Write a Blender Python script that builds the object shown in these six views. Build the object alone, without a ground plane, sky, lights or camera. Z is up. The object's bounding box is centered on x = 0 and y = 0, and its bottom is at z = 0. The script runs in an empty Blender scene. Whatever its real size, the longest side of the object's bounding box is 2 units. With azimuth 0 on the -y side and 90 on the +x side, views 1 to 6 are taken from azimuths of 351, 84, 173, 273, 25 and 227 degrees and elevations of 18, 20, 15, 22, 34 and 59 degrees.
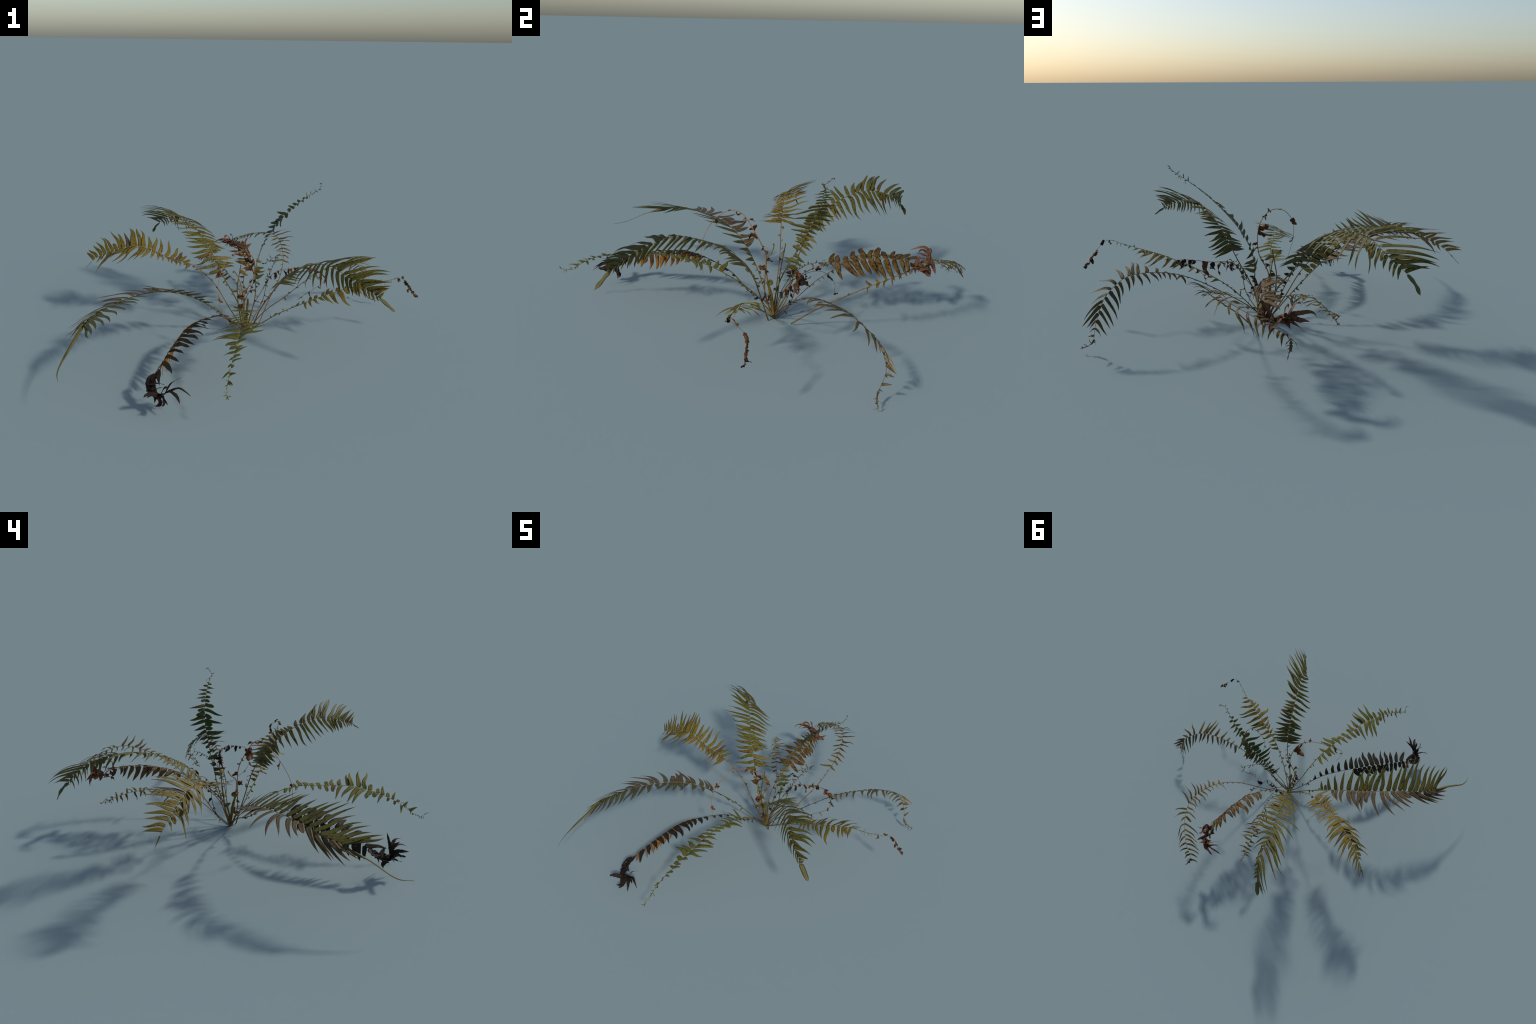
"""A weathered sword fern: a dozen pinnate fronds from one crown, some fresh,
some yellowing, some dead, with three withered stalks and two fiddleheads."""
import bpy, math, random
from mathutils import Vector, Matrix, noise

# ------------------------------------------------------------------ materials
def rgb(c):
    return (c[0], c[1], c[2], 1.0)

RUST = (0.075, 0.038, 0.012)

def leaf_material(name, main, alt, spot, tip, spot_amount=0.42, tip_from=0.80, rough=0.55, scale=1.0, spec=0.14, mottle=0.45):
    """Blade colour: soft patches of two tones, dark blotches, fine veins, a scorched tip."""
    m = bpy.data.materials.new(name); m.use_nodes = True
    nt = m.node_tree; N = nt.nodes; K = nt.links
    bsdf = N['Principled BSDF']
    bsdf.inputs['Roughness'].default_value = rough
    bsdf.inputs['Specular IOR Level'].default_value = spec
    tc = N.new('ShaderNodeTexCoord'); info = N.new('ShaderNodeObjectInfo')
    off = N.new('ShaderNodeVectorMath'); off.operation = 'MULTIPLY_ADD'
    K.new(info.outputs['Random'], off.inputs[0]); off.inputs[1].default_value = (7.3, 3.1, 5.7)
    K.new(tc.outputs['Object'], off.inputs[2])
    def tex(s, detail=4.0):
        t = N.new('ShaderNodeTexNoise'); t.inputs['Scale'].default_value = s * scale
        t.inputs['Detail'].default_value = detail; K.new(off.outputs[0], t.inputs['Vector']); return t
    def ramp(src, a, b):
        r = N.new('ShaderNodeMapRange'); r.inputs['From Min'].default_value = a; r.inputs['From Max'].default_value = b
        K.new(src, r.inputs['Value']); return r.outputs['Result']
    def mix(fac, a, b):
        x = N.new('ShaderNodeMix'); x.data_type = 'RGBA'
        if fac is not None: K.new(fac, x.inputs['Factor'])
        for sock, val in ((x.inputs[6], a), (x.inputs[7], b)):
            if isinstance(val, tuple): sock.default_value = rgb(val)
            else: K.new(val, sock)
        return x.outputs[2]
    patches = ramp(tex(38).outputs['Fac'], 0.38, 0.62)
    col = mix(patches, main, alt)
    # every blade leans a little to one of the two tones
    lean = N.new('ShaderNodeMath'); lean.operation = 'MULTIPLY'; lean.inputs[1].default_value = 0.55
    K.new(info.outputs['Random'], lean.inputs[0])
    col = mix(lean.outputs[0], col, alt)
    rust = ramp(tex(24, 5).outputs['Fac'], 0.56, 0.66)
    half = N.new('ShaderNodeMath'); half.operation = 'MULTIPLY'; half.inputs[1].default_value = mottle; K.new(rust, half.inputs[0])
    col = mix(half.outputs[0], col, RUST)
    blot = ramp(tex(85, 3).outputs['Fac'], 1.0 - spot_amount, 1.06 - spot_amount)
    col = mix(blot, col, spot)
    # scorched tip, ragged by noise
    sep = N.new('ShaderNodeSeparateXYZ'); K.new(tc.outputs['Generated'], sep.inputs[0])
    add = N.new('ShaderNodeMath'); add.operation = 'ADD'
    K.new(sep.outputs['X'], add.inputs[0])
    wob = N.new('ShaderNodeMath'); wob.operation = 'MULTIPLY_ADD'; wob.inputs[1].default_value = 0.5; wob.inputs[2].default_value = -0.25
    K.new(tex(60).outputs['Fac'], wob.inputs[0]); K.new(wob.outputs[0], add.inputs[1])
    col = mix(ramp(add.outputs[0], tip_from, tip_from + 0.18), col, tip)
    # parallel side veins, very faint
    wav = N.new('ShaderNodeTexWave'); wav.inputs['Scale'].default_value = 90; wav.inputs['Distortion'].default_value = 3.0
    K.new(off.outputs[0], wav.inputs['Vector'])
    dark = N.new('ShaderNodeHueSaturation'); dark.inputs['Value'].default_value = 0.82; K.new(col, dark.inputs['Color'])
    col = mix(ramp(wav.outputs['Fac'], 0.2, 1.6), col, dark.outputs[0])
    K.new(col, bsdf.inputs['Base Color'])
    bump = N.new('ShaderNodeBump'); bump.inputs['Strength'].default_value = 0.35; bump.inputs['Distance'].default_value = 0.002
    K.new(tex(160, 2).outputs['Fac'], bump.inputs['Height']); K.new(bump.outputs[0], bsdf.inputs['Normal'])
    return m

def stem_material(name, a, b, rough=0.6):
    m = bpy.data.materials.new(name); m.use_nodes = True
    nt = m.node_tree; N = nt.nodes; K = nt.links; bsdf = N['Principled BSDF']
    bsdf.inputs['Roughness'].default_value = rough; bsdf.inputs['Specular IOR Level'].default_value = 0.3
    tc = N.new('ShaderNodeTexCoord')
    t = N.new('ShaderNodeTexNoise'); t.inputs['Scale'].default_value = 26; t.inputs['Detail'].default_value = 5
    K.new(tc.outputs['Object'], t.inputs['Vector'])
    r = N.new('ShaderNodeValToRGB'); r.color_ramp.elements[0].position = 0.38; r.color_ramp.elements[1].position = 0.62
    r.color_ramp.elements[0].color = rgb(a); r.color_ramp.elements[1].color = rgb(b)
    K.new(t.outputs['Fac'], r.inputs[0]); K.new(r.outputs[0], bsdf.inputs['Base Color'])
    bump = N.new('ShaderNodeBump'); bump.inputs['Strength'].default_value = 0.4; bump.inputs['Distance'].default_value = 0.003
    K.new(t.outputs['Fac'], bump.inputs['Height']); K.new(bump.outputs[0], bsdf.inputs['Normal'])
    return m

BROWN = (0.10, 0.045, 0.012); DARK = (0.022, 0.015, 0.010); STRAW = (0.26, 0.17, 0.05); ORANGE = (0.23, 0.09, 0.018)
M = {
    'leaf_olive': leaf_material('leaf_olive', (0.080, 0.076, 0.012), (0.108, 0.092, 0.016), (0.038, 0.027, 0.012), STRAW, 0.42, 0.88),
    'leaf_fresh': leaf_material('leaf_fresh', (0.105, 0.110, 0.016), (0.140, 0.125, 0.022), (0.09, 0.07, 0.015), BROWN, 0.30, 0.93),
    'leaf_green': leaf_material('leaf_green', (0.042, 0.052, 0.009), (0.060, 0.066, 0.011), (0.03, 0.035, 0.008), (0.12, 0.10, 0.02), 0.30, 0.93),
    'leaf_yellow': leaf_material('leaf_yellow', (0.118, 0.098, 0.013), (0.155, 0.112, 0.017), (0.060, 0.030, 0.012), (0.17, 0.09, 0.02), 0.38, 0.90),
    'leaf_olive_brown': leaf_material('leaf_olive_brown', (0.110, 0.095, 0.014), (0.155, 0.105, 0.022), (0.05, 0.025, 0.010), (0.17, 0.10, 0.03), 0.40, 0.85),
    'leaf_drying': leaf_material('leaf_drying', (0.145, 0.085, 0.018), (0.11, 0.085, 0.016), (0.05, 0.022, 0.009), BROWN, 0.45, 0.75),
    'leaf_dead': leaf_material('leaf_dead', (0.078, 0.032, 0.010), (0.118, 0.078, 0.015), (0.035, 0.013, 0.006), (0.23, 0.10, 0.022), 0.46, 0.82, 0.6, 1.0, 0.14, 0.7),
    'leaf_dull': leaf_material('leaf_dull', (0.085, 0.070, 0.020), (0.115, 0.080, 0.022), (0.035, 0.022, 0.010), BROWN, 0.44, 0.80),
    'leaf_charred': leaf_material('leaf_charred', (0.014, 0.013, 0.010), (0.028, 0.022, 0.012), (0.060, 0.030, 0.010), DARK, 0.34, 0.75, 0.6, 1.0, 0.09, 0.2),
    'leaf_withered': leaf_material('leaf_withered', (0.155, 0.060, 0.014), (0.11, 0.040, 0.011), (0.045, 0.016, 0.008), BROWN, 0.46, 0.85, 0.65),
    'leaf_black': leaf_material('leaf_black', (0.013, 0.011, 0.010), (0.026, 0.016, 0.011), (0.008, 0.007, 0.007), DARK, 0.40, 0.85, 0.6, 1.0, 0.09, 0.15),
    'leaf_tan': leaf_material('leaf_tan', (0.125, 0.090, 0.040), (0.095, 0.065, 0.030), (0.045, 0.030, 0.014), STRAW, 0.40, 0.88),
    'leaf_claw': leaf_material('leaf_claw', (0.150, 0.066, 0.034), (0.115, 0.048, 0.024), (0.060, 0.024, 0.012), ORANGE, 0.40, 0.92, 0.6),
    'under_olive': leaf_material('under_olive', (0.095, 0.092, 0.030), (0.120, 0.105, 0.034), (0.06, 0.045, 0.02), STRAW, 0.34, 0.90),
    'under_pale': leaf_material('under_pale', (0.20, 0.195, 0.075), (0.25, 0.22, 0.080), (0.12, 0.09, 0.03), BROWN, 0.28, 0.93),
    'under_tan': leaf_material('under_tan', (0.20, 0.155, 0.060), (0.25, 0.175, 0.075), (0.11, 0.06, 0.025), BROWN, 0.38, 0.88),
    'under_orange': leaf_material('under_orange', (0.30, 0.135, 0.020), (0.20, 0.080, 0.015), (0.05, 0.025, 0.009), BROWN, 0.38, 0.95, 0.55, 1.0, 0.14, 0.2),
    'under_dead': leaf_material('under_dead', (0.17, 0.095, 0.040), (0.12, 0.065, 0.028), (0.06, 0.025, 0.012), ORANGE, 0.42, 0.85),
    'under_dark': leaf_material('under_dark', (0.060, 0.055, 0.022), (0.11, 0.075, 0.030), (0.03, 0.02, 0.010), DARK, 0.40, 0.85),
    'stem_brown': stem_material('stem_brown', (0.10, 0.042, 0.012), (0.20, 0.095, 0.022)),
    'stem_green': stem_material('stem_green', (0.075, 0.058, 0.014), (0.135, 0.095, 0.018)),
    'stem_dark': stem_material('stem_dark', (0.040, 0.028, 0.014), (0.085, 0.050, 0.020)),
    'stem_orange': stem_material('stem_orange', (0.22, 0.09, 0.022), (0.30, 0.13, 0.03)),
    'fiddle_skin': stem_material('fiddle_skin', (0.13, 0.095, 0.012), (0.21, 0.155, 0.016), 0.75),
}

# ------------------------------------------------------------------ curve helpers
def catmull(P, t):
    """Point at t in 0..1 on a Catmull-Rom curve through P (uniform knots)."""
    n = len(P) - 1; x = min(max(t, 0.0), 1.0) * n; i = min(int(x), n - 1); f = x - i
    b, c = P[i], P[i + 1]
    a = P[i - 1] if i > 0 else 2 * b - c
    d = P[i + 2] if i + 2 <= n else 2 * c - b
    return 0.5 * (2 * b + (c - a) * f + (2 * a - 5 * b + 4 * c - d) * f * f + (3 * b - a - 3 * c + d) * f ** 3)

class Spine:
    """Arc-length parametrised smooth curve."""
    def __init__(self, pts):
        P = [Vector(p) for p in pts]
        self.s = [catmull(P, i / 300) for i in range(301)]
        self.d = [0.0]
        for a, b in zip(self.s, self.s[1:]): self.d.append(self.d[-1] + (b - a).length)
        self.length = self.d[-1]
    def at(self, t):
        x = min(max(t, 0.0), 1.0) * self.length; lo, hi = 0, 300
        while hi - lo > 1:
            m = (lo + hi) // 2
            if self.d[m] <= x: lo = m
            else: hi = m
        f = (x - self.d[lo]) / max(self.d[hi] - self.d[lo], 1e-9)
        return self.s[lo].lerp(self.s[hi], f)
    def tangent(self, t):
        return (self.at(t + 0.004) - self.at(t - 0.004)).normalized()

# ------------------------------------------------------------------ mesh helpers
def new_object(name, mesh, parent, matrix=None):
    ob = bpy.data.objects.new(name, mesh)
    bpy.context.scene.collection.objects.link(ob)
    if parent is not None: ob.parent = parent
    if matrix is not None: ob.matrix_local = matrix
    return ob

def mesh_from(name, verts, faces, mats, indices=None):
    me = bpy.data.meshes.new(name); me.from_pydata(verts, [], faces)
    for m in mats: me.materials.append(m)
    if indices: me.polygons.foreach_set('material_index', indices)
    me.polygons.foreach_set('use_smooth', [True] * len(me.polygons)); me.update()
    return me

def tube(path, radii, sides=7):
    """Closed tube along a list of points."""
    verts, faces = [], []; up = Vector((0.31, 0.17, 0.93))
    for i, p in enumerate(path):
        t = (path[min(i + 1, len(path) - 1)] - path[max(i - 1, 0)]).normalized()
        u = up - up.dot(t) * t
        u = u.normalized() if u.length > 1e-4 else t.orthogonal().normalized()
        up = u; w = t.cross(u)
        for k in range(sides):
            a = 2 * math.pi * k / sides
            verts.append(p + radii[i] * (math.cos(a) * u + math.sin(a) * w))
    for i in range(len(path) - 1):
        for k in range(sides):
            j = (k + 1) % sides
            faces.append((i * sides + k, i * sides + j, (i + 1) * sides + j, (i + 1) * sides + k))
    faces.append(tuple(range(sides))[::-1]); faces.append(tuple(range((len(path) - 1) * sides, len(path) * sides)))
    return verts, faces

def blade_profile(s, blunt):
    """Relative half width of a leaflet: square shouldered at the base, tapering to a point."""
    root = min(1.0, 0.45 + s / 0.06 * 0.55)
    return root * (1.0 - s ** blunt) ** 0.9

def blade(center, side, width, rnd, wave=0.3, blunt=1.7, cup=0.18, segs=14, thick=0.0007, ragged=0.0):
    """Thin lens-shaped blade along center(s); side(s) points across it.
    Upper faces use slot 0, lower faces slot 1."""
    verts, faces, idx = [], [], []
    ph = rnd.uniform(0, 6.28); fr = rnd.uniform(0.8, 1.8); sg = rnd.choice((-1, 1))
    for i in range(segs + 1):
        s = i / segs; c = center(s); e = 0.5 / segs
        d = (center(min(s + e, 1)) - center(max(s - e, 0))).normalized()
        w = side(s); w = (w - w.dot(d) * d).normalized()
        roll = wave * 0.8 * math.sin(ph + fr * 6.28 * s) * (0.2 + s) + sg * wave * 0.6 * s
        w = (Matrix.Rotation(roll, 3, d) @ w); n = d.cross(w)
        hw = 0.5 * width * blade_profile(s, blunt) + 0.00025
        if ragged: hw *= 1.0 + ragged * (rnd.random() - 0.55)
        cupz = cup * hw * (1 + wave * math.sin(ph * 2 + 9 * s))
        th = thick * (1 - 0.6 * s)
        verts += [c - w * hw + n * cupz, c - w * hw * 0.5 + n * (cupz * 0.3 + th), c + n * th * 0.8, c + w * hw * 0.5 + n * (cupz * 0.3 + th),
                  c + w * hw + n * cupz, c + w * hw * 0.5 + n * (cupz * 0.3 - th), c - n * th, c - w * hw * 0.5 + n * (cupz * 0.3 - th)]
    for i in range(segs):
        a, b = i * 8, (i + 1) * 8
        for k in range(8):
            j = (k + 1) % 8
            faces.append((a + k, a + j, b + j, b + k)); idx.append(0 if k < 4 else 1)
    faces.append(tuple(range(7, -1, -1))); idx.append(1)
    faces.append(tuple(range(segs * 8, segs * 8 + 8))); idx.append(1)
    return verts, faces, idx

# ------------------------------------------------------------------ the fern
fern = bpy.data.objects.new('fern', None)
bpy.context.scene.collection.objects.link(fern)
fern['label'] = 'weathered sword fern with arching green, yellow and dead fronds'
fern['category'] = 'fern'

PENDING = []   # (size, parent, verts, faces, idx, origin, xdir, normal, mats)

def queue(parent, geo, mats, origin, tipdir, normal, size):
    PENDING.append((size, parent, geo, mats, origin, tipdir, normal))

def leaflet(parent, rnd, base, off, across, width, mats, bow, wave, segs=14, blunt=1.7, ragged=0.0, sickle=0.05):
    """One pinna from the rachis point base to base + off; `across` is the rachis direction."""
    ln = off.length; d = off.normalized()
    w = (across - across.dot(d) * d)
    w = w.normalized() if w.length > 1e-3 else d.orthogonal().normalized()
    up = d.cross(w)
    if up.z < 0: up = -up; w = -w
    sway = Vector((rnd.gauss(0, 1), rnd.gauss(0, 1), rnd.gauss(0, 1))) * 0.05 * wave * ln + across * (rnd.gauss(0, 1) * 0.025 * ln)
    curl = rnd.uniform(-0.15, 0.6) * wave
    lift = bow * ln * rnd.uniform(0.5, 1.5)
    back = -across * (sickle * ln * rnd.uniform(0.6, 1.4))     # sickle bend towards the frond tip
    def center(s):
        p = base + off * s + (up * lift + back) * (4 * s * (1 - s)) + sway * math.sin(3.14 * 2 * s)
        if s > 0.55:
            k = (s - 0.55) / 0.45
            p += Vector((0, 0, -1)) * (curl * 0.22 * ln * k * k) - d * (curl * 0.20 * ln * k * k)
        return p
    geo = blade(center, lambda s: w, width, rnd, wave, blunt, segs=segs, ragged=ragged)
    queue(parent, geo, mats, base, d, up, ln * width)

def crumpled_leaf(parent, rnd, base, direction, length, width, mats):
    """Dead leaf, rolled up and twisted on itself."""
    d0 = direction.normalized(); ax = d0.orthogonal().normalized()
    ax.rotate(Matrix.Rotation(rnd.uniform(0, 6.28), 3, d0))
    turn = rnd.uniform(0.2, 2.2); pts = [base.copy()]; d = d0.copy(); n = 18
    for i in range(n):
        d.rotate(Matrix.Rotation(turn / n * (0.4 + 1.2 * i / n), 3, ax))
        d = (d + 0.10 * Vector((rnd.gauss(0, 1), rnd.gauss(0, 1), rnd.gauss(0, 1)))).normalized()
        pts.append(pts[-1] + d * (length / n))
    geo = blade(lambda s: catmull(pts, s), lambda s: ax, width, rnd, wave=0.8, blunt=3.0, cup=0.45, segs=n, ragged=0.45)
    queue(parent, geo, mats, base, d0, ax, length * width)

def stalk(name, pts, radius, stem, tip_radius=0.0007, sides=7, n=70):
    sp = Spine(pts)
    path = [sp.at(i / n) for i in range(n + 1)]
    rad = [tip_radius + (radius - tip_radius) * (1 - i / n) ** 1.3 for i in range(n + 1)]
    v, f = tube(path, rad, sides)
    return sp, new_object(name, mesh_from(name, v, f, [M[stem]]), fern)

def frond(rachis, radius, stem, leaf, under, seed, left, right, width, bow, wave, vary,
          terminal=None, hooks=None, claw=None, wither=(), torn=0.08, sickle=0.05, aged=0.08, blunt_range=(1.4, 1.9)):
    rnd = random.Random(seed)
    sp, ob = stalk('frond', rachis, radius, stem)
    mats = (M[leaf], M[under])
    for part in (left, right):
        reach = [Vector(p) for p in part['reach']]; at = part['at']
        pm = (M[part.get('leaf', leaf)], M[part.get('under', under)])
        for t in at:
            off = catmull(reach, (t - at[0]) / (at[-1] - at[0]))
            off = off * (1 + vary * rnd.uniform(-1.2, 0.9))
            ln = off.length; blunt = rnd.uniform(*blunt_range); rag = 0.0
            off += Vector((rnd.gauss(0, 1), rnd.gauss(0, 1), rnd.gauss(0, 1))) * ln * 0.035
            wd = width * (0.45 + 0.55 * min(1, ln / (3.5 * width))) * rnd.uniform(0.85, 1.12) * (1 - 0.12 * max(0.0, (t - at[0]) / (at[-1] - at[0]) - 0.6) / 0.4)
            lm = pm if rnd.random() > aged else (M[rnd.choice(('leaf_tan', 'leaf_drying', 'leaf_olive_brown'))], pm[1])
            if rnd.random() < torn:          # bitten off or rotted short
                off *= rnd.uniform(0.40, 0.70); blunt = 6.0; rag = 0.25
            leaflet(ob, rnd, sp.at(t), off, sp.tangent(t), wd, lm, part.get('bow', bow), part.get('wave', wave), 14, blunt, rag, part.get('sickle', sickle))
    # reduced, shrivelled pinnae low on the stalk
    t0 = min(left['at'][0], right['at'][0])
    for i in range(5):
        t = t0 * (0.55 + 0.42 * (i + rnd.random() * 0.5) / 5)
        tg = sp.tangent(t); side = tg.cross(Vector((0, 0, 1))); side = side.normalized() if side.length > .05 else Vector((1, 0, 0))
        d = side * rnd.choice((-1, 1)) + tg * rnd.uniform(-0.2, 0.6) + Vector((0, 0, rnd.uniform(-0.7, 0.3)))
        crumpled_leaf(ob, rnd, sp.at(t), d, rnd.uniform(0.012, 0.034), width * rnd.uniform(0.35, 0.6), mats)
    if terminal:                              # end of the rachis carries a blade of its own
        a, w = terminal[:2]; dead = len(terminal) > 2
        tm = (M[terminal[2]],) * 2 if dead else mats
        across = sp.tangent(a).cross(Vector((0, 0, 1))).normalized()
        geo = blade(lambda s: sp.at(a + (1 - a) * s) + Vector((0, 0, 0.001)), lambda s: across, w, rnd, 0.9 if dead else 0.25,
                    3.0 if dead else (7.0 if w > 0.02 and 1 - a < 0.1 else 1.4), segs=30, ragged=0.8 if dead else 0.0)
        queue(ob, geo, tm, sp.at(a), (sp.at(1) - sp.at(a)).normalized(), Vector((0, 0, 1)), 1.0)
    if hooks:
        a, b, n = hooks
        for i in range(n):
            t = a + (b - a) * (i + rnd.random()) / n; tg = sp.tangent(t)
            d = tg.orthogonal().normalized(); d.rotate(Matrix.Rotation(rnd.uniform(0, 6.28), 3, tg))
            crumpled_leaf(ob, rnd, sp.at(t), d + 0.4 * tg, rnd.uniform(0.012, 0.028) * (1.25 - 0.6 * i / n), 0.0045, mats)
    if claw:                                  # thick ragged straps clenched at the dead end
        for t, reach, w in claw:
            for k, size in enumerate((1.0, 0.5)):
                off = Vector(reach) * size
                if k: off += Vector((rnd.gauss(0, 1), rnd.gauss(0, 1), rnd.gauss(0, 1))) * 0.028
                leaflet(ob, rnd, sp.at(t - 0.02 * k), off, Vector((rnd.gauss(0, 1), rnd.gauss(0, 1), rnd.gauss(0, 1))), w, CLAW_MATS[leaf], 0.12, 0.5, 20, 2.2, 0.3, 0.12)
    for t, ln in wither:
        d = Vector((rnd.gauss(0, 1), rnd.gauss(0, 1), rnd.gauss(-0.4, 1)))
        crumpled_leaf(ob, rnd, sp.at(t), d, ln, 0.017, (M['leaf_black'], M['leaf_withered']))
    return sp, ob

CLAW_MATS = {'leaf_charred': (M['leaf_black'], M['leaf_charred']), 'leaf_dead': (M['leaf_claw'], M['leaf_claw'])}

# long green frond reaching to the front right, bent down at the end
frond(
    rachis=[(0.028, 0.028, 0.000), (0.067, -0.018, 0.152), (0.138, -0.066, 0.290), (0.203, -0.156, 0.412), (0.270, -0.275, 0.497), (0.346, -0.405, 0.541), (0.422, -0.543, 0.513), (0.522, -0.649, 0.461), (0.581, -0.701, 0.411)],
    radius=0.0036, stem='stem_brown', leaf='leaf_olive', under='under_olive', seed=11,
    left=dict(at=[0.321, 0.336, 0.358, 0.376, 0.394, 0.413, 0.433, 0.452, 0.471, 0.489, 0.507, 0.524, 0.542, 0.569, 0.597, 0.611, 0.638, 0.66, 0.686, 0.709, 0.724, 0.748, 0.769, 0.787, 0.813, 0.838, 0.865, 0.881, 0.9, 0.921],
        reach=[(0.091, 0.043, -0.033), (0.096, 0.050, -0.035), (0.086, 0.032, 0.025), (0.068, 0.038, 0.000), (0.106, -0.007, 0.011), (0.160, -0.037, 0.051), (0.182, -0.050, 0.067), (0.160, -0.092, 0.039), (0.109, -0.070, 0.040), (0.022, -0.011, 0.031)]),
    right=dict(at=[0.318, 0.335, 0.353, 0.373, 0.394, 0.417, 0.44, 0.471, 0.504, 0.533, 0.567, 0.592, 0.612, 0.637, 0.66, 0.689, 0.72, 0.745, 0.769, 0.792, 0.811, 0.824, 0.851, 0.872, 0.891, 0.911],
        reach=[(-0.067, -0.066, -0.018), (-0.080, -0.060, -0.036), (-0.080, -0.030, -0.038), (-0.078, -0.039, -0.062), (-0.079, -0.074, -0.093), (-0.027, -0.080, -0.091), (-0.002, -0.066, -0.092), (0.005, -0.030, -0.077), (0.006, -0.019, -0.050), (0.007, -0.012, -0.023)]),
    width=0.0227, bow=0.05, wave=0.18, vary=0.08, terminal=(0.925, 0.025), sickle=0.04)

# fresh frond to the front with a thin curling tail
frond(
    rachis=[(0.001, 0.061, 0.002), (-0.028, -0.037, 0.121), (-0.038, -0.160, 0.212), (-0.059, -0.298, 0.278), (-0.092, -0.448, 0.306), (-0.117, -0.631, 0.312), (-0.173, -0.816, 0.270), (-0.213, -0.945, 0.198), (-0.200, -1.000, 0.210)],
    radius=0.0026, stem='stem_green', leaf='leaf_fresh', under='under_pale', seed=12,
    left=dict(at=[0.343, 0.389, 0.415, 0.442, 0.468, 0.498, 0.534, 0.558, 0.59, 0.624, 0.642, 0.672, 0.701, 0.724, 0.759, 0.779, 0.803, 0.826, 0.849, 0.88, 0.911],
        reach=[(0.057, 0.002, -0.020), (0.091, 0.014, -0.009), (0.091, 0.029, -0.010), (0.076, 0.011, 0.006), (0.084, -0.003, 0.006), (0.140, -0.005, 0.049), (0.098, -0.013, 0.048), (0.055, -0.006, 0.027), (0.037, -0.023, 0.024), (0.017, -0.041, 0.012)]),
    right=dict(at=[0.295, 0.323, 0.351, 0.375, 0.403, 0.441, 0.47, 0.502, 0.534, 0.565, 0.597, 0.645, 0.673, 0.7, 0.728, 0.752, 0.777, 0.807, 0.837, 0.871],
        reach=[(-0.073, 0.035, 0.021), (-0.081, 0.015, 0.001), (-0.047, 0.012, -0.009), (-0.061, -0.001, -0.009), (-0.129, 0.011, -0.027), (-0.089, 0.052, -0.030), (-0.109, 0.086, -0.039), (-0.079, 0.053, -0.034), (-0.029, 0.012, -0.026), (-0.033, 0.010, -0.032)]),
    width=0.0256, bow=0.03, wave=0.15, vary=0.14, torn=0.35, hooks=(0.86, 1.0, 16))

# half dead frond lying low to the front left, its end clawed up
frond(
    rachis=[(0.012, 0.066, 0.000), (-0.045, 0.020, 0.067), (-0.088, -0.060, 0.108), (-0.156, -0.142, 0.185), (-0.249, -0.256, 0.226), (-0.343, -0.378, 0.238), (-0.421, -0.514, 0.207), (-0.489, -0.644, 0.162), (-0.527, -0.707, 0.118), (-0.513, -0.765, 0.098), (-0.460, -0.785, 0.120)],
    radius=0.0026, stem='stem_dark', leaf='leaf_charred', under='under_orange', seed=13,
    left=dict(at=[0.22, 0.262, 0.3, 0.34, 0.38, 0.42, 0.452, 0.484, 0.515, 0.547, 0.58, 0.612, 0.645, 0.68, 0.712, 0.745, 0.78, 0.82],
        reach=[(0.026, -0.017, 0.013), (0.034, -0.027, 0.019), (0.041, -0.038, 0.024), (0.049, -0.047, 0.029), (0.059, -0.063, 0.025), (0.073, -0.057, 0.007), (0.101, -0.073, 0.015), (0.081, -0.082, 0.015), (0.076, -0.059, 0.018), (0.049, -0.079, -0.001), (0.008, -0.113, -0.017)]),
    right=dict(at=[0.47, 0.497, 0.526, 0.555, 0.586, 0.615, 0.645, 0.675, 0.705, 0.735, 0.765, 0.79, 0.82],
        reach=[(-0.058, -0.015, -0.074), (-0.054, -0.028, -0.081), (-0.038, -0.015, -0.089), (-0.034, -0.015, -0.101), (-0.030, -0.014, -0.113), (-0.026, -0.013, -0.112), (-0.030, -0.018, -0.094), (-0.032, -0.002, -0.062)]),
    width=0.031, bow=0.05, wave=0.35, vary=0.10, claw=[(1.0, (0.080, 0.020, 0.070), 0.020), (1.0, (0.110, -0.062, 0.016), 0.020), (1.0, (0.060, -0.090, 0.000), 0.022), (0.99, (-0.010, -0.072, -0.014), 0.026), (0.98, (-0.010, 0.030, -0.074), 0.026),
        (0.96, (-0.010, -0.060, -0.010), 0.026), (0.94, (0.050, 0.020, 0.030), 0.022), (0.92, (0.055, -0.050, 0.010), 0.026), (0.90, (0.020, -0.080, -0.030), 0.026), (0.88, (-0.020, -0.070, -0.030), 0.024)], terminal=(0.84, 0.030, 'leaf_black'), blunt_range=(2.0, 3.2), aged=0.0)

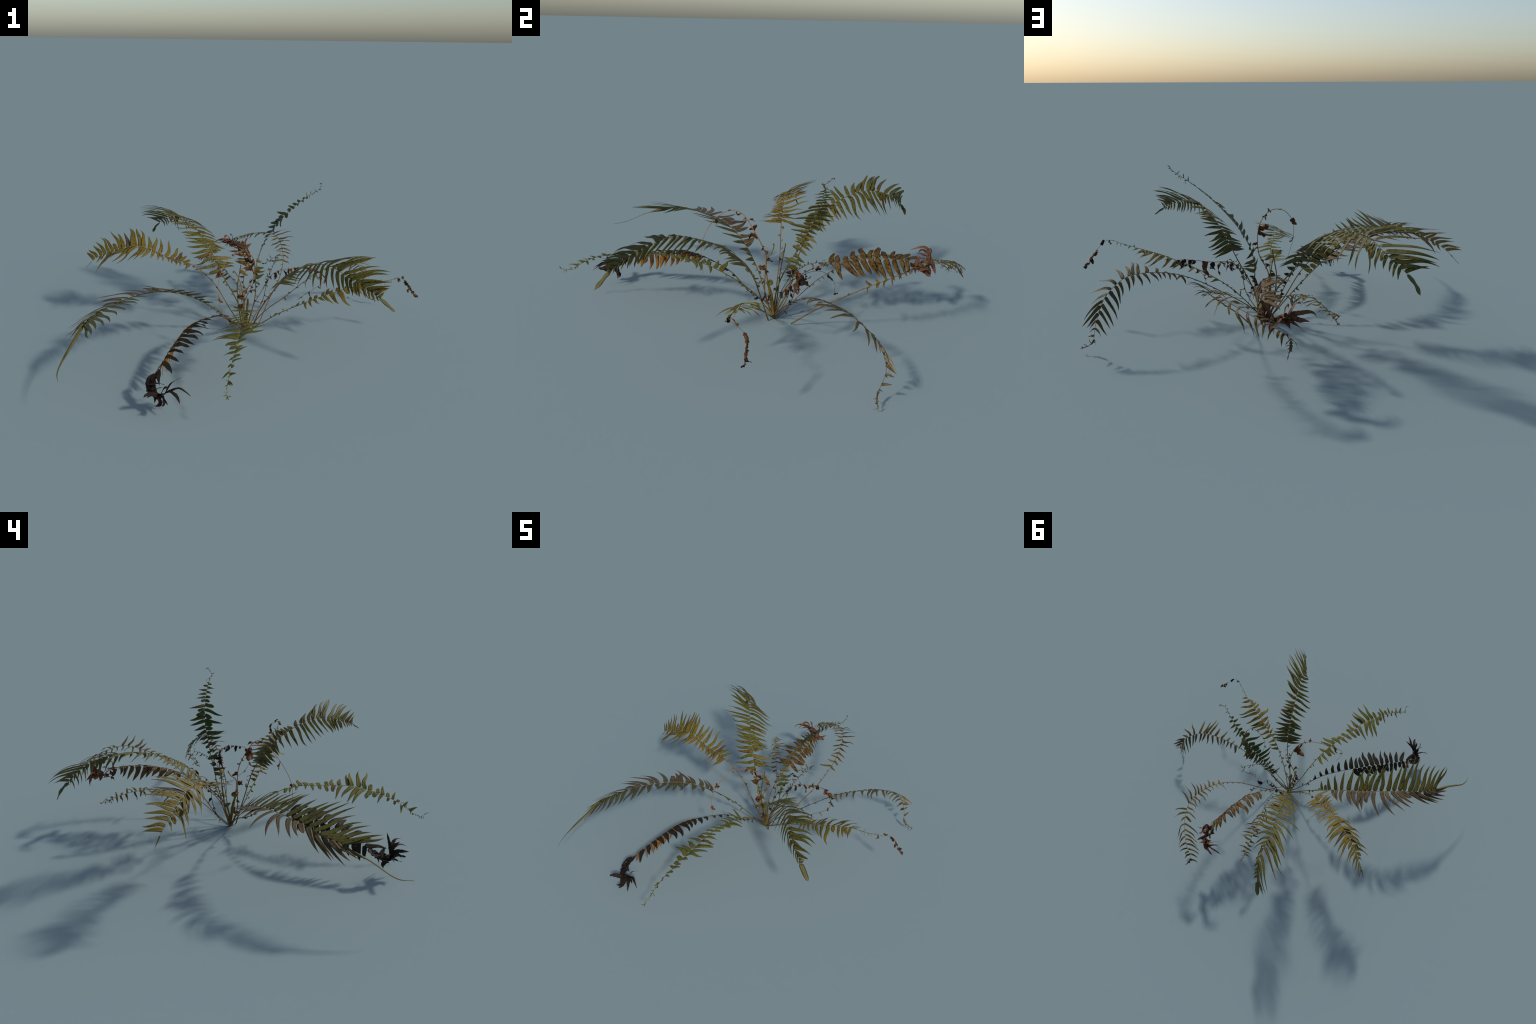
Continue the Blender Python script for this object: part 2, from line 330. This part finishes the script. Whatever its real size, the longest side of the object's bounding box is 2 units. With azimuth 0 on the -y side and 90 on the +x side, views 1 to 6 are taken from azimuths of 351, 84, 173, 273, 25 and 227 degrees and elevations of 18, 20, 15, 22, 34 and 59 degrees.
# longest frond, arching to the left and ending in a long strap
frond(
    rachis=[(-0.008, 0.048, 0.004), (-0.175, -0.001, 0.169), (-0.334, -0.071, 0.286), (-0.501, -0.171, 0.350), (-0.661, -0.313, 0.366), (-0.794, -0.448, 0.344), (-0.856, -0.605, 0.298), (-0.907, -0.728, 0.235), (-0.900, -0.810, 0.219)],
    radius=0.003, stem='stem_green', leaf='leaf_olive', under='under_olive', seed=14,
    left=dict(at=[0.223, 0.245, 0.266, 0.298, 0.328, 0.363, 0.397, 0.414, 0.437, 0.457, 0.483, 0.509, 0.542, 0.568, 0.594, 0.615, 0.638, 0.661, 0.685, 0.706, 0.724, 0.745, 0.762],
        reach=[(0.060, -0.043, 0.017), (0.078, -0.071, 0.040), (0.062, -0.112, 0.057), (0.060, -0.121, 0.054), (0.072, -0.162, 0.063), (0.072, -0.142, 0.058), (0.082, -0.175, 0.063), (0.083, -0.215, 0.067), (0.049, -0.207, 0.029), (0.049, -0.188, 0.023)], torn=0.2, sickle=0.02, bow=0.0),
    right=dict(at=[0.284, 0.305, 0.335, 0.37, 0.391, 0.414, 0.437, 0.453, 0.482, 0.515, 0.537, 0.56, 0.586, 0.607, 0.638, 0.66, 0.679, 0.707, 0.726, 0.746, 0.765],
        reach=[(-0.068, 0.051, 0.025), (-0.066, 0.085, -0.004), (-0.106, 0.097, 0.002), (-0.088, 0.120, -0.012), (-0.152, 0.094, -0.015), (-0.170, -0.002, -0.008), (-0.150, -0.014, -0.027), (-0.162, -0.074, -0.050), (-0.118, -0.085, -0.058), (-0.037, -0.099, -0.031)], leaf='leaf_tan', under='under_olive', bow=0.03, sickle=0.12, wave=0.12),
    width=0.0306, bow=0.04, wave=0.08, vary=0.08, terminal=(0.765, 0.020))

# yellowing frond to the left
frond(
    rachis=[(-0.004, 0.058, 0.000), (-0.088, 0.081, 0.136), (-0.170, 0.104, 0.278), (-0.285, 0.121, 0.385), (-0.423, 0.144, 0.430), (-0.540, 0.172, 0.480), (-0.685, 0.215, 0.463), (-0.811, 0.264, 0.406), (-0.886, 0.300, 0.330)],
    radius=0.003, stem='stem_brown', leaf='leaf_yellow', under='under_tan', seed=15,
    left=dict(at=[0.442, 0.46, 0.488, 0.512, 0.537, 0.556, 0.575, 0.592, 0.61, 0.634, 0.653, 0.672, 0.701, 0.716, 0.734, 0.76, 0.787, 0.815, 0.837, 0.858, 0.88],
        reach=[(-0.020, -0.107, -0.001), (0.014, -0.094, -0.004), (0.012, -0.066, -0.016), (-0.044, -0.048, -0.039), (-0.101, -0.064, -0.065), (-0.104, -0.020, -0.042), (-0.075, -0.072, -0.095), (-0.031, -0.016, -0.042)], leaf='leaf_olive_brown', sickle=0.10, wave=0.35),
    right=dict(at=[0.457, 0.477, 0.496, 0.522, 0.549, 0.582, 0.611, 0.634, 0.658, 0.678, 0.697, 0.712, 0.735, 0.755, 0.775, 0.791, 0.811, 0.833, 0.855, 0.879, 0.906, 0.926],
        reach=[(0.040, 0.064, -0.014), (0.045, 0.100, 0.020), (0.018, 0.137, 0.049), (0.007, 0.117, 0.040), (-0.022, 0.145, 0.059), (-0.025, 0.171, 0.063), (-0.056, 0.164, 0.047), (-0.058, 0.118, 0.047), (-0.054, 0.095, 0.032), (-0.049, 0.080, 0.018)]),
    width=0.0247, bow=0.04, wave=0.2, vary=0.09, torn=0.15, terminal=(0.95, 0.010))

# tall frond to the back left, drooping at the end
frond(
    rachis=[(0.008, 0.049, 0.005), (-0.039, 0.084, 0.162), (-0.116, 0.177, 0.300), (-0.187, 0.280, 0.442), (-0.263, 0.418, 0.528), (-0.348, 0.587, 0.553), (-0.397, 0.724, 0.511), (-0.481, 0.823, 0.426), (-0.506, 0.851, 0.370)],
    radius=0.0036, stem='stem_green', leaf='leaf_olive', under='under_olive', seed=16,
    left=dict(at=[0.297, 0.332, 0.36, 0.38, 0.395, 0.417, 0.438, 0.459, 0.479, 0.5, 0.526, 0.552, 0.578, 0.604, 0.63, 0.649, 0.677, 0.706, 0.72, 0.734, 0.755, 0.79, 0.823, 0.846, 0.864, 0.892, 0.914],
        reach=[(-0.137, -0.002, -0.027), (-0.117, -0.012, -0.030), (-0.130, 0.015, 0.009), (-0.110, 0.006, 0.016), (-0.172, -0.012, 0.023), (-0.178, 0.063, 0.023), (-0.224, 0.092, 0.042), (-0.212, 0.129, 0.006), (-0.163, 0.108, -0.011), (-0.079, 0.032, 0.024)]),
    right=dict(at=[0.321, 0.34, 0.36, 0.392, 0.408, 0.427, 0.447, 0.466, 0.486, 0.509, 0.522, 0.544, 0.57, 0.603, 0.629, 0.655, 0.683, 0.707, 0.726, 0.748, 0.767, 0.78, 0.8, 0.821, 0.837, 0.861, 0.877, 0.894],
        reach=[(0.109, 0.038, -0.018), (0.113, 0.030, -0.026), (0.108, 0.017, -0.046), (0.098, 0.024, -0.043), (0.129, 0.052, -0.083), (0.135, 0.038, -0.079), (0.090, 0.060, -0.101), (0.043, 0.041, -0.121), (0.022, 0.019, -0.058), (0.014, 0.018, -0.046)]),
    width=0.0227, bow=0.05, wave=0.30, vary=0.08, terminal=(0.925, 0.025), sickle=0.05)

# thin drying frond to the back
frond(
    rachis=[(0.007, 0.063, 0.003), (0.001, 0.158, 0.091), (-0.012, 0.251, 0.175), (-0.048, 0.347, 0.222), (-0.099, 0.446, 0.259), (-0.150, 0.544, 0.269), (-0.184, 0.637, 0.253), (-0.220, 0.730, 0.220)],
    radius=0.0024, stem='stem_brown', leaf='leaf_drying', under='under_tan', seed=17,
    left=dict(at=[0.47, 0.513, 0.557, 0.592, 0.628, 0.667, 0.707, 0.73, 0.763, 0.817, 0.854, 0.885, 0.916, 0.939],
        reach=[(-0.078, 0.034, -0.062), (-0.062, 0.011, -0.027), (-0.039, -0.029, -0.011), (-0.033, -0.020, -0.033), (-0.036, -0.012, -0.036), (-0.039, -0.015, 0.004)]),
    right=dict(at=[0.557, 0.597, 0.637, 0.665, 0.694, 0.724, 0.754, 0.779, 0.806, 0.847, 0.884, 0.915],
        reach=[(0.021, 0.080, -0.060), (0.046, 0.060, -0.033), (0.078, 0.036, -0.009), (0.068, 0.036, -0.013), (0.068, 0.022, 0.003), (0.051, 0.039, 0.005)]),
    width=0.0124, bow=0.05, wave=0.7, vary=0.17, hooks=(0.92, 1.0, 10))

# brown dead frond to the back with hanging crumpled leaflets
frond(
    rachis=[(0.004, 0.059, 0.012), (-0.004, 0.120, 0.164), (0.011, 0.226, 0.252), (0.048, 0.341, 0.300), (0.067, 0.456, 0.323), (0.075, 0.572, 0.329), (0.078, 0.697, 0.311), (0.078, 0.752, 0.272), (0.050, 0.800, 0.280), (0.000, 0.819, 0.307)],
    radius=0.0026, stem='stem_brown', leaf='leaf_dead', under='under_dead', seed=18,
    left=dict(at=[0.428, 0.451, 0.5, 0.545, 0.578, 0.615, 0.652, 0.689, 0.724, 0.744, 0.763, 0.791],
        reach=[(-0.081, 0.027, 0.037), (-0.072, 0.029, 0.004), (-0.101, 0.001, 0.011), (-0.129, 0.031, 0.019), (-0.091, 0.034, 0.024), (-0.089, 0.010, 0.020), (-0.073, 0.051, 0.006), (-0.058, 0.092, -0.001)]),
    right=dict(at=[0.454, 0.492, 0.536, 0.577, 0.614, 0.648, 0.69, 0.729, 0.764, 0.792],
        reach=[(0.047, 0.017, -0.070), (0.040, 0.071, -0.063), (0.029, 0.044, -0.073), (0.026, 0.052, -0.079), (0.023, 0.050, -0.098), (0.017, 0.040, -0.104), (0.018, 0.044, -0.086), (0.026, 0.021, -0.058)]),
    width=0.029, bow=0.05, wave=0.35, vary=0.07, claw=[(1.0, (-0.064, -0.080, 0.021), 0.020), (1.0, (-0.115, -0.014, -0.020), 0.020), (1.0, (-0.080, 0.028, -0.020), 0.022), (0.99, (-0.022, 0.041, -0.024), 0.026), (0.97, (-0.030, 0.030, -0.040), 0.026),
        (0.96, (0.030, 0.030, -0.050), 0.026), (0.94, (-0.050, -0.020, 0.020), 0.022), (0.92, (0.010, 0.060, 0.020), 0.026), (0.90, (0.045, 0.030, -0.020), 0.026), (0.87, (0.010, 0.060, 0.030), 0.024), (0.85, (0.020, 0.070, -0.030), 0.024)], terminal=(0.84, 0.030, 'leaf_claw'), blunt_range=(2.0, 3.2), aged=0.0)

# low frond to the back with curled narrow leaflets
frond(
    rachis=[(0.090, 0.134, 0.007), (0.162, 0.232, 0.109), (0.239, 0.331, 0.198), (0.286, 0.447, 0.274), (0.300, 0.578, 0.332), (0.279, 0.706, 0.372), (0.213, 0.816, 0.356), (0.106, 0.907, 0.315), (0.016, 0.957, 0.265), (0.030, 1.000, 0.200)],
    radius=0.003, stem='stem_brown', leaf='leaf_drying', under='under_dark', seed=19,
    left=dict(at=[0.39, 0.42, 0.45, 0.478, 0.511, 0.538, 0.569, 0.593, 0.615, 0.647, 0.678, 0.707, 0.74, 0.773, 0.801, 0.827, 0.853, 0.879, 0.906, 0.934],
        reach=[(-0.073, -0.003, 0.004), (-0.044, 0.002, 0.007), (-0.052, -0.006, -0.025), (-0.063, 0.010, -0.023), (-0.071, -0.001, -0.008), (-0.091, -0.019, -0.015), (-0.108, -0.017, -0.036), (-0.076, -0.027, -0.040), (-0.065, -0.030, -0.057), (-0.037, -0.020, -0.054)]),
    right=dict(at=[0.39, 0.422, 0.452, 0.482, 0.512, 0.538, 0.562, 0.597, 0.625, 0.661, 0.68, 0.708, 0.745, 0.779, 0.813, 0.846, 0.875, 0.894, 0.911],
        reach=[(0.040, -0.026, -0.018), (0.063, -0.026, -0.013), (0.049, -0.029, -0.008), (0.087, -0.039, 0.027), (0.103, -0.024, 0.038), (0.043, 0.078, -0.037), (-0.011, 0.095, -0.069), (-0.014, 0.085, -0.064), (0.024, 0.053, -0.035), (0.020, 0.036, -0.038)]),
    width=0.0134, bow=0.08, wave=0.5, vary=0.14, hooks=(0.93, 0.98, 8), sickle=0.08, terminal=(0.94, 0.011, 'under_dark'))

# frond to the right whose end hangs to the ground
frond(
    rachis=[(0.011, 0.048, 0.012), (0.116, 0.087, 0.105), (0.230, 0.103, 0.178), (0.338, 0.134, 0.246), (0.446, 0.173, 0.297), (0.565, 0.221, 0.322), (0.666, 0.279, 0.318), (0.750, 0.362, 0.251), (0.788, 0.399, 0.147), (0.814, 0.364, 0.050), (0.870, 0.355, 0.020)],
    radius=0.0028, stem='stem_dark', leaf='leaf_dull', under='under_tan', seed=20,
    left=dict(at=[0.423, 0.452, 0.474, 0.496, 0.517, 0.543, 0.572, 0.596, 0.618, 0.642, 0.674, 0.697, 0.725, 0.752, 0.78, 0.807, 0.841, 0.874],
        reach=[(-0.023, 0.041, -0.031), (-0.012, 0.034, -0.021), (-0.034, 0.033, -0.035), (-0.014, 0.051, -0.041), (-0.023, 0.045, -0.060), (-0.048, 0.047, -0.092), (-0.047, 0.035, -0.070), (-0.031, 0.023, -0.043)]),
    right=dict(at=[0.418, 0.447, 0.482, 0.518, 0.558, 0.591, 0.612, 0.629, 0.655, 0.69, 0.717, 0.739, 0.767, 0.789, 0.816, 0.843, 0.875, 0.911],
        reach=[(0.029, -0.019, -0.028), (0.010, -0.055, -0.005), (0.024, -0.087, 0.016), (0.024, -0.115, 0.020), (0.080, -0.039, 0.002), (0.081, 0.035, -0.074), (0.023, 0.032, -0.024), (0.019, 0.031, 0.010)]),
    width=0.0176, bow=0.06, wave=0.22, vary=0.14, hooks=(0.92, 1.0, 8), terminal=(0.93, 0.009, 'under_dark'))

# upright deep green frond with a thin curled tip
frond(
    rachis=[(0.011, 0.058, 0.014), (0.064, 0.122, 0.179), (0.073, 0.158, 0.341), (0.114, 0.186, 0.463), (0.188, 0.213, 0.569), (0.272, 0.218, 0.659), (0.359, 0.212, 0.731), (0.432, 0.199, 0.781), (0.450, 0.230, 0.810)],
    radius=0.0034, stem='stem_green', leaf='leaf_green', under='under_olive', seed=21,
    left=dict(at=[0.301, 0.33, 0.358, 0.399, 0.433, 0.467, 0.495, 0.525, 0.557, 0.584, 0.62, 0.644, 0.668, 0.692, 0.717, 0.751, 0.773, 0.797, 0.822, 0.852],
        reach=[(0.062, 0.011, 0.018), (0.043, 0.028, -0.017), (0.002, 0.032, -0.012), (-0.008, 0.044, -0.024), (-0.023, 0.089, -0.026), (-0.038, 0.100, -0.010), (-0.018, 0.051, -0.003), (0.003, 0.042, 0.009)]),
    right=dict(at=[0.303, 0.333, 0.362, 0.406, 0.44, 0.48, 0.513, 0.543, 0.572, 0.6, 0.624, 0.652, 0.689, 0.725, 0.751, 0.777, 0.809, 0.839, 0.867],
        reach=[(-0.025, -0.059, 0.016), (-0.021, -0.057, 0.016), (-0.008, -0.038, 0.008), (-0.012, -0.097, 0.022), (-0.022, -0.091, -0.012), (-0.019, -0.103, -0.019), (-0.011, -0.043, -0.008), (0.009, -0.036, -0.003)]),
    width=0.0237, bow=0.03, wave=0.12, vary=0.15, torn=0.3, hooks=(0.86, 1.0, 14))

# yellow frond to the right with a long bare tail
frond(
    rachis=[(0.011, 0.059, 0.000), (0.091, 0.000, 0.075), (0.177, -0.046, 0.147), (0.286, -0.090, 0.211), (0.399, -0.112, 0.262), (0.512, -0.137, 0.307), (0.622, -0.154, 0.340), (0.716, -0.186, 0.363), (0.796, -0.201, 0.381), (0.852, -0.141, 0.335), (0.901, -0.150, 0.255)],
    radius=0.0026, stem='stem_green', leaf='leaf_yellow', under='under_pale', seed=22,
    left=dict(at=[0.289, 0.318, 0.347, 0.385, 0.415, 0.451, 0.471, 0.493, 0.525, 0.558, 0.583, 0.618, 0.653, 0.679],
        reach=[(0.033, 0.033, 0.001), (0.023, 0.053, 0.002), (0.024, 0.068, 0.000), (0.043, 0.086, 0.004), (0.038, 0.110, -0.013), (0.070, 0.109, -0.018), (0.055, 0.064, -0.016), (0.028, 0.025, -0.007)]),
    right=dict(at=[0.361, 0.381, 0.401, 0.431, 0.457, 0.491, 0.528, 0.564, 0.596, 0.617, 0.638, 0.659],
        reach=[(-0.003, -0.046, -0.023), (0.035, -0.051, -0.006), (0.034, -0.086, -0.032), (0.043, -0.114, -0.048), (0.021, -0.072, -0.028), (0.001, -0.038, -0.044)]),
    width=0.0254, bow=0.04, wave=0.35, vary=0.12, hooks=(0.69, 0.82, 8), wither=[(0.82, 0.030), (0.87, 0.035), (0.93, 0.030), (0.955, 0.030), (0.975, 0.035), (0.995, 0.030)], terminal=(0.90, 0.017, 'leaf_withered'))

def withered_stalk(pts, radius, stem, leaves, mats, seed, hang=0.5):
    """Dead stalk with a few rolled-up leaves left: (position, length, width) each."""
    rnd = random.Random(seed); sp, ob = stalk('withered_stalk', pts, radius, stem, 0.0009)
    for t, ln, w in leaves:
        tg = sp.tangent(t); d = tg.orthogonal().normalized(); d.rotate(Matrix.Rotation(rnd.uniform(0, 6.28), 3, tg))
        crumpled_leaf(ob, rnd, sp.at(t), d + 0.3 * tg + Vector((0, 0, -hang)), ln, w, mats)

# brown stalk that arches over the crown and hangs to the front
withered_stalk([(0.004, 0.055, 0.0), (-0.019, 0.016, 0.115), (-0.010, 0.013, 0.239), (0.037, 0.010, 0.343), (0.029, -0.046, 0.462),
    (-0.032, -0.101, 0.530), (-0.113, -0.164, 0.519), (-0.174, -0.243, 0.437), (-0.179, -0.289, 0.327), (-0.136, -0.287, 0.187)], 0.0034, 'stem_orange',
    [(0.09, 0.040, 0.018), (0.12, 0.045, 0.018), (0.17, 0.035, 0.016), (0.21, 0.050, 0.022), (0.25, 0.045, 0.026), (0.30, 0.035, 0.022), (0.35, 0.030, 0.015), (0.37, 0.035, 0.015),
     (0.43, 0.085, 0.042), (0.45, 0.060, 0.034), (0.50, 0.040, 0.014), (0.52, 0.035, 0.015), (0.55, 0.035, 0.015), (0.62, 0.018, 0.008), (0.73, 0.045, 0.024), (0.85, 0.035, 0.017)], (M['leaf_withered'], M['leaf_withered']), 31)
# black stalk behind the crown
withered_stalk([(0.011, 0.073, 0.0), (0.006, 0.132, 0.063), (0.010, 0.158, 0.142), (0.046, 0.172, 0.211), (0.074, 0.202, 0.262), (0.077, 0.275, 0.270), (0.105, 0.330, 0.228), (0.122, 0.331, 0.171)],
    0.0024, 'stem_dark', [(0.10, 0.025, 0.012), (0.18, 0.030, 0.015), (0.26, 0.030, 0.014), (0.35, 0.032, 0.018), (0.44, 0.032, 0.018), (0.50, 0.032, 0.016), (0.58, 0.030, 0.014), (0.69, 0.045, 0.022), (0.80, 0.030, 0.013), (0.85, 0.025, 0.010), (0.99, 0.022, 0.012)], (M['leaf_black'], M['leaf_black']), 32)
# brown stalk to the right with rolled leaves hanging from its bend
withered_stalk([(0.009, 0.061, 0.002), (0.064, 0.091, 0.086), (0.111, 0.113, 0.174), (0.131, 0.116, 0.267), (0.176, 0.118, 0.325), (0.277, 0.135, 0.338), (0.374, 0.113, 0.346),
    (0.438, 0.034, 0.327), (0.418, -0.022, 0.304), (0.324, -0.023, 0.243), (0.294, 0.035, 0.185)], 0.0022, 'stem_brown',
    [(0.20, 0.025, 0.008), (0.24, 0.030, 0.009), (0.30, 0.025, 0.010), (0.33, 0.030, 0.014), (0.36, 0.032, 0.015), (0.39, 0.045, 0.018), (0.42, 0.040, 0.017), (0.45, 0.07, 0.022), (0.49, 0.07, 0.024), (0.53, 0.085, 0.028), (0.585, 0.04, 0.024),
     (0.61, 0.045, 0.022), (0.635, 0.05, 0.024), (0.66, 0.04, 0.02), (0.69, 0.04, 0.018), (0.72, 0.03, 0.014), (0.76, 0.03, 0.010), (0.82, 0.025, 0.008), (0.88, 0.03, 0.010), (0.94, 0.02, 0.008)], (M['leaf_withered'], M['leaf_black']), 33, 1.6)
# thin young stalk whose tip curls back, with hooked scales
rnd_hook = random.Random(34)
sp_hook, ob_hook = stalk('withered_stalk', [(0.007, 0.060, 0.001), (0.027, 0.070, 0.081), (0.054, 0.084, 0.157), (0.104, 0.104, 0.231), (0.149, 0.142, 0.304), (0.183, 0.201, 0.352), (0.216, 0.274, 0.367), (0.189, 0.289, 0.350), (0.132, 0.247, 0.333)], 0.0024, 'stem_dark')
for i in range(22):
    t = 0.42 + 0.57 * i / 21; tg = sp_hook.tangent(t); d = tg.orthogonal().normalized()
    d.rotate(Matrix.Rotation(rnd_hook.uniform(0, 6.28), 3, tg))
    crumpled_leaf(ob_hook, rnd_hook, sp_hook.at(t), d + 0.4 * tg, rnd_hook.uniform(0.012, 0.034), 0.006, (M['leaf_green'], M['under_dark']))

# ------------------------------------------------------------------ fiddleheads
def fiddlehead(pts, radius, coil_radius, axis, turns, seed):
    """Stalk ending in a tight spiral coil turning about axis."""
    sp = Spine(pts); n = 40
    path = [sp.at(i / n) for i in range(n + 1)]; rad = [radius * (1.05 - 0.25 * i / n) for i in range(n + 1)]
    t = sp.tangent(1.0); ax = Vector(axis).normalized(); inward = ax.cross(t).normalized(); c = path[-1] + inward * coil_radius
    m = int(30 * turns)
    for i in range(1, m + 1):
        a = 2 * math.pi * turns * i / m; r = coil_radius * (1 - 0.72 * i / m)
        path.append(c + r * (-math.cos(a) * inward + math.sin(a) * t) + ax * (0.0015 * math.sin(a)))
        rad.append(radius * (0.82 - 0.22 * i / m))
    v, f = tube(path, rad, 12)
    new_object('fiddlehead', mesh_from('fiddlehead', v, f, [M['fiddle_skin']]), fern)

fiddlehead([(0.004, 0.058, 0.0), (0.006, 0.052, 0.06), (0.007, 0.045, 0.12), (0.008, 0.030, 0.172), (0.009, 0.024, 0.185)], 0.0070, 0.0135, (-1.0, 0.1, 0.0), 1.5, 1)
fiddlehead([(0.004, 0.056, 0.0), (-0.012, 0.030, 0.16), (-0.030, 0.018, 0.290), (-0.040, 0.045, 0.325), (-0.055, 0.058, 0.352), (-0.062, 0.060, 0.362)], 0.0030, 0.0058, (0.4, -1.0, 0.0), 1.3, 2)

# snapped-off stalk and its one yellow leaf
sp_s, ob_s = stalk('snapped_stalk', [(-0.004, 0.062, 0.0), (-0.030, 0.078, 0.10), (-0.042, 0.092, 0.237), (-0.033, 0.102, 0.31), (-0.020, 0.111, 0.381)], 0.0040, 'stem_green', 0.0024)
rnd_s = random.Random(41)
for t, dv, ln, w in ((0.90, (0.9, -0.2, -0.25), 0.055, 0.022), (0.62, (-0.8, 0.3, -0.2), 0.035, 0.014), (0.55, (0.9, -0.3, -0.3), 0.045, 0.022), (0.40, (0.8, -0.6, -0.2), 0.050, 0.022), (0.36, (-0.9, 0.1, 0.1), 0.030, 0.014)):
    leaflet(ob_s, rnd_s, sp_s.at(t), Vector(dv).normalized() * ln, Vector((0, 0.3, 1)), w, (M['leaf_yellow'], M['under_tan']), 0.1, 0.6)

# ------------------------------------------------------------------ emit leaflets
PENDING.sort(key=lambda q: -q[0])
stuff = {}
for rank, (size, parent, geo, mats, origin, d, up) in enumerate(PENDING):
    verts, faces, idx = geo
    if rank < 300:
        x = d.normalized(); z = (up - up.dot(x) * x).normalized(); y = z.cross(x)
        R = Matrix((x, y, z)).transposed().to_4x4(); mat = Matrix.Translation(origin) @ R; inv = mat.inverted()
        new_object('leaflet', mesh_from('leaflet', [inv @ v for v in verts], faces, list(mats), idx), parent, mat)
    else:
        V, Fc, I, ms = stuff.setdefault(parent.name, ([], [], [], []))
        o = len(V); V += verts
        for m in mats:
            if m not in ms: ms.append(m)
        Fc += [tuple(o + k for k in f) for f in faces]; I += [ms.index(mats[k]) for k in idx]
for pname, (V, Fc, I, ms) in stuff.items():
    ob = new_object('small_leaflets', mesh_from('small_leaflets', V, Fc, ms, I), bpy.data.objects[pname])
    ob['kind'] = 'stuff'
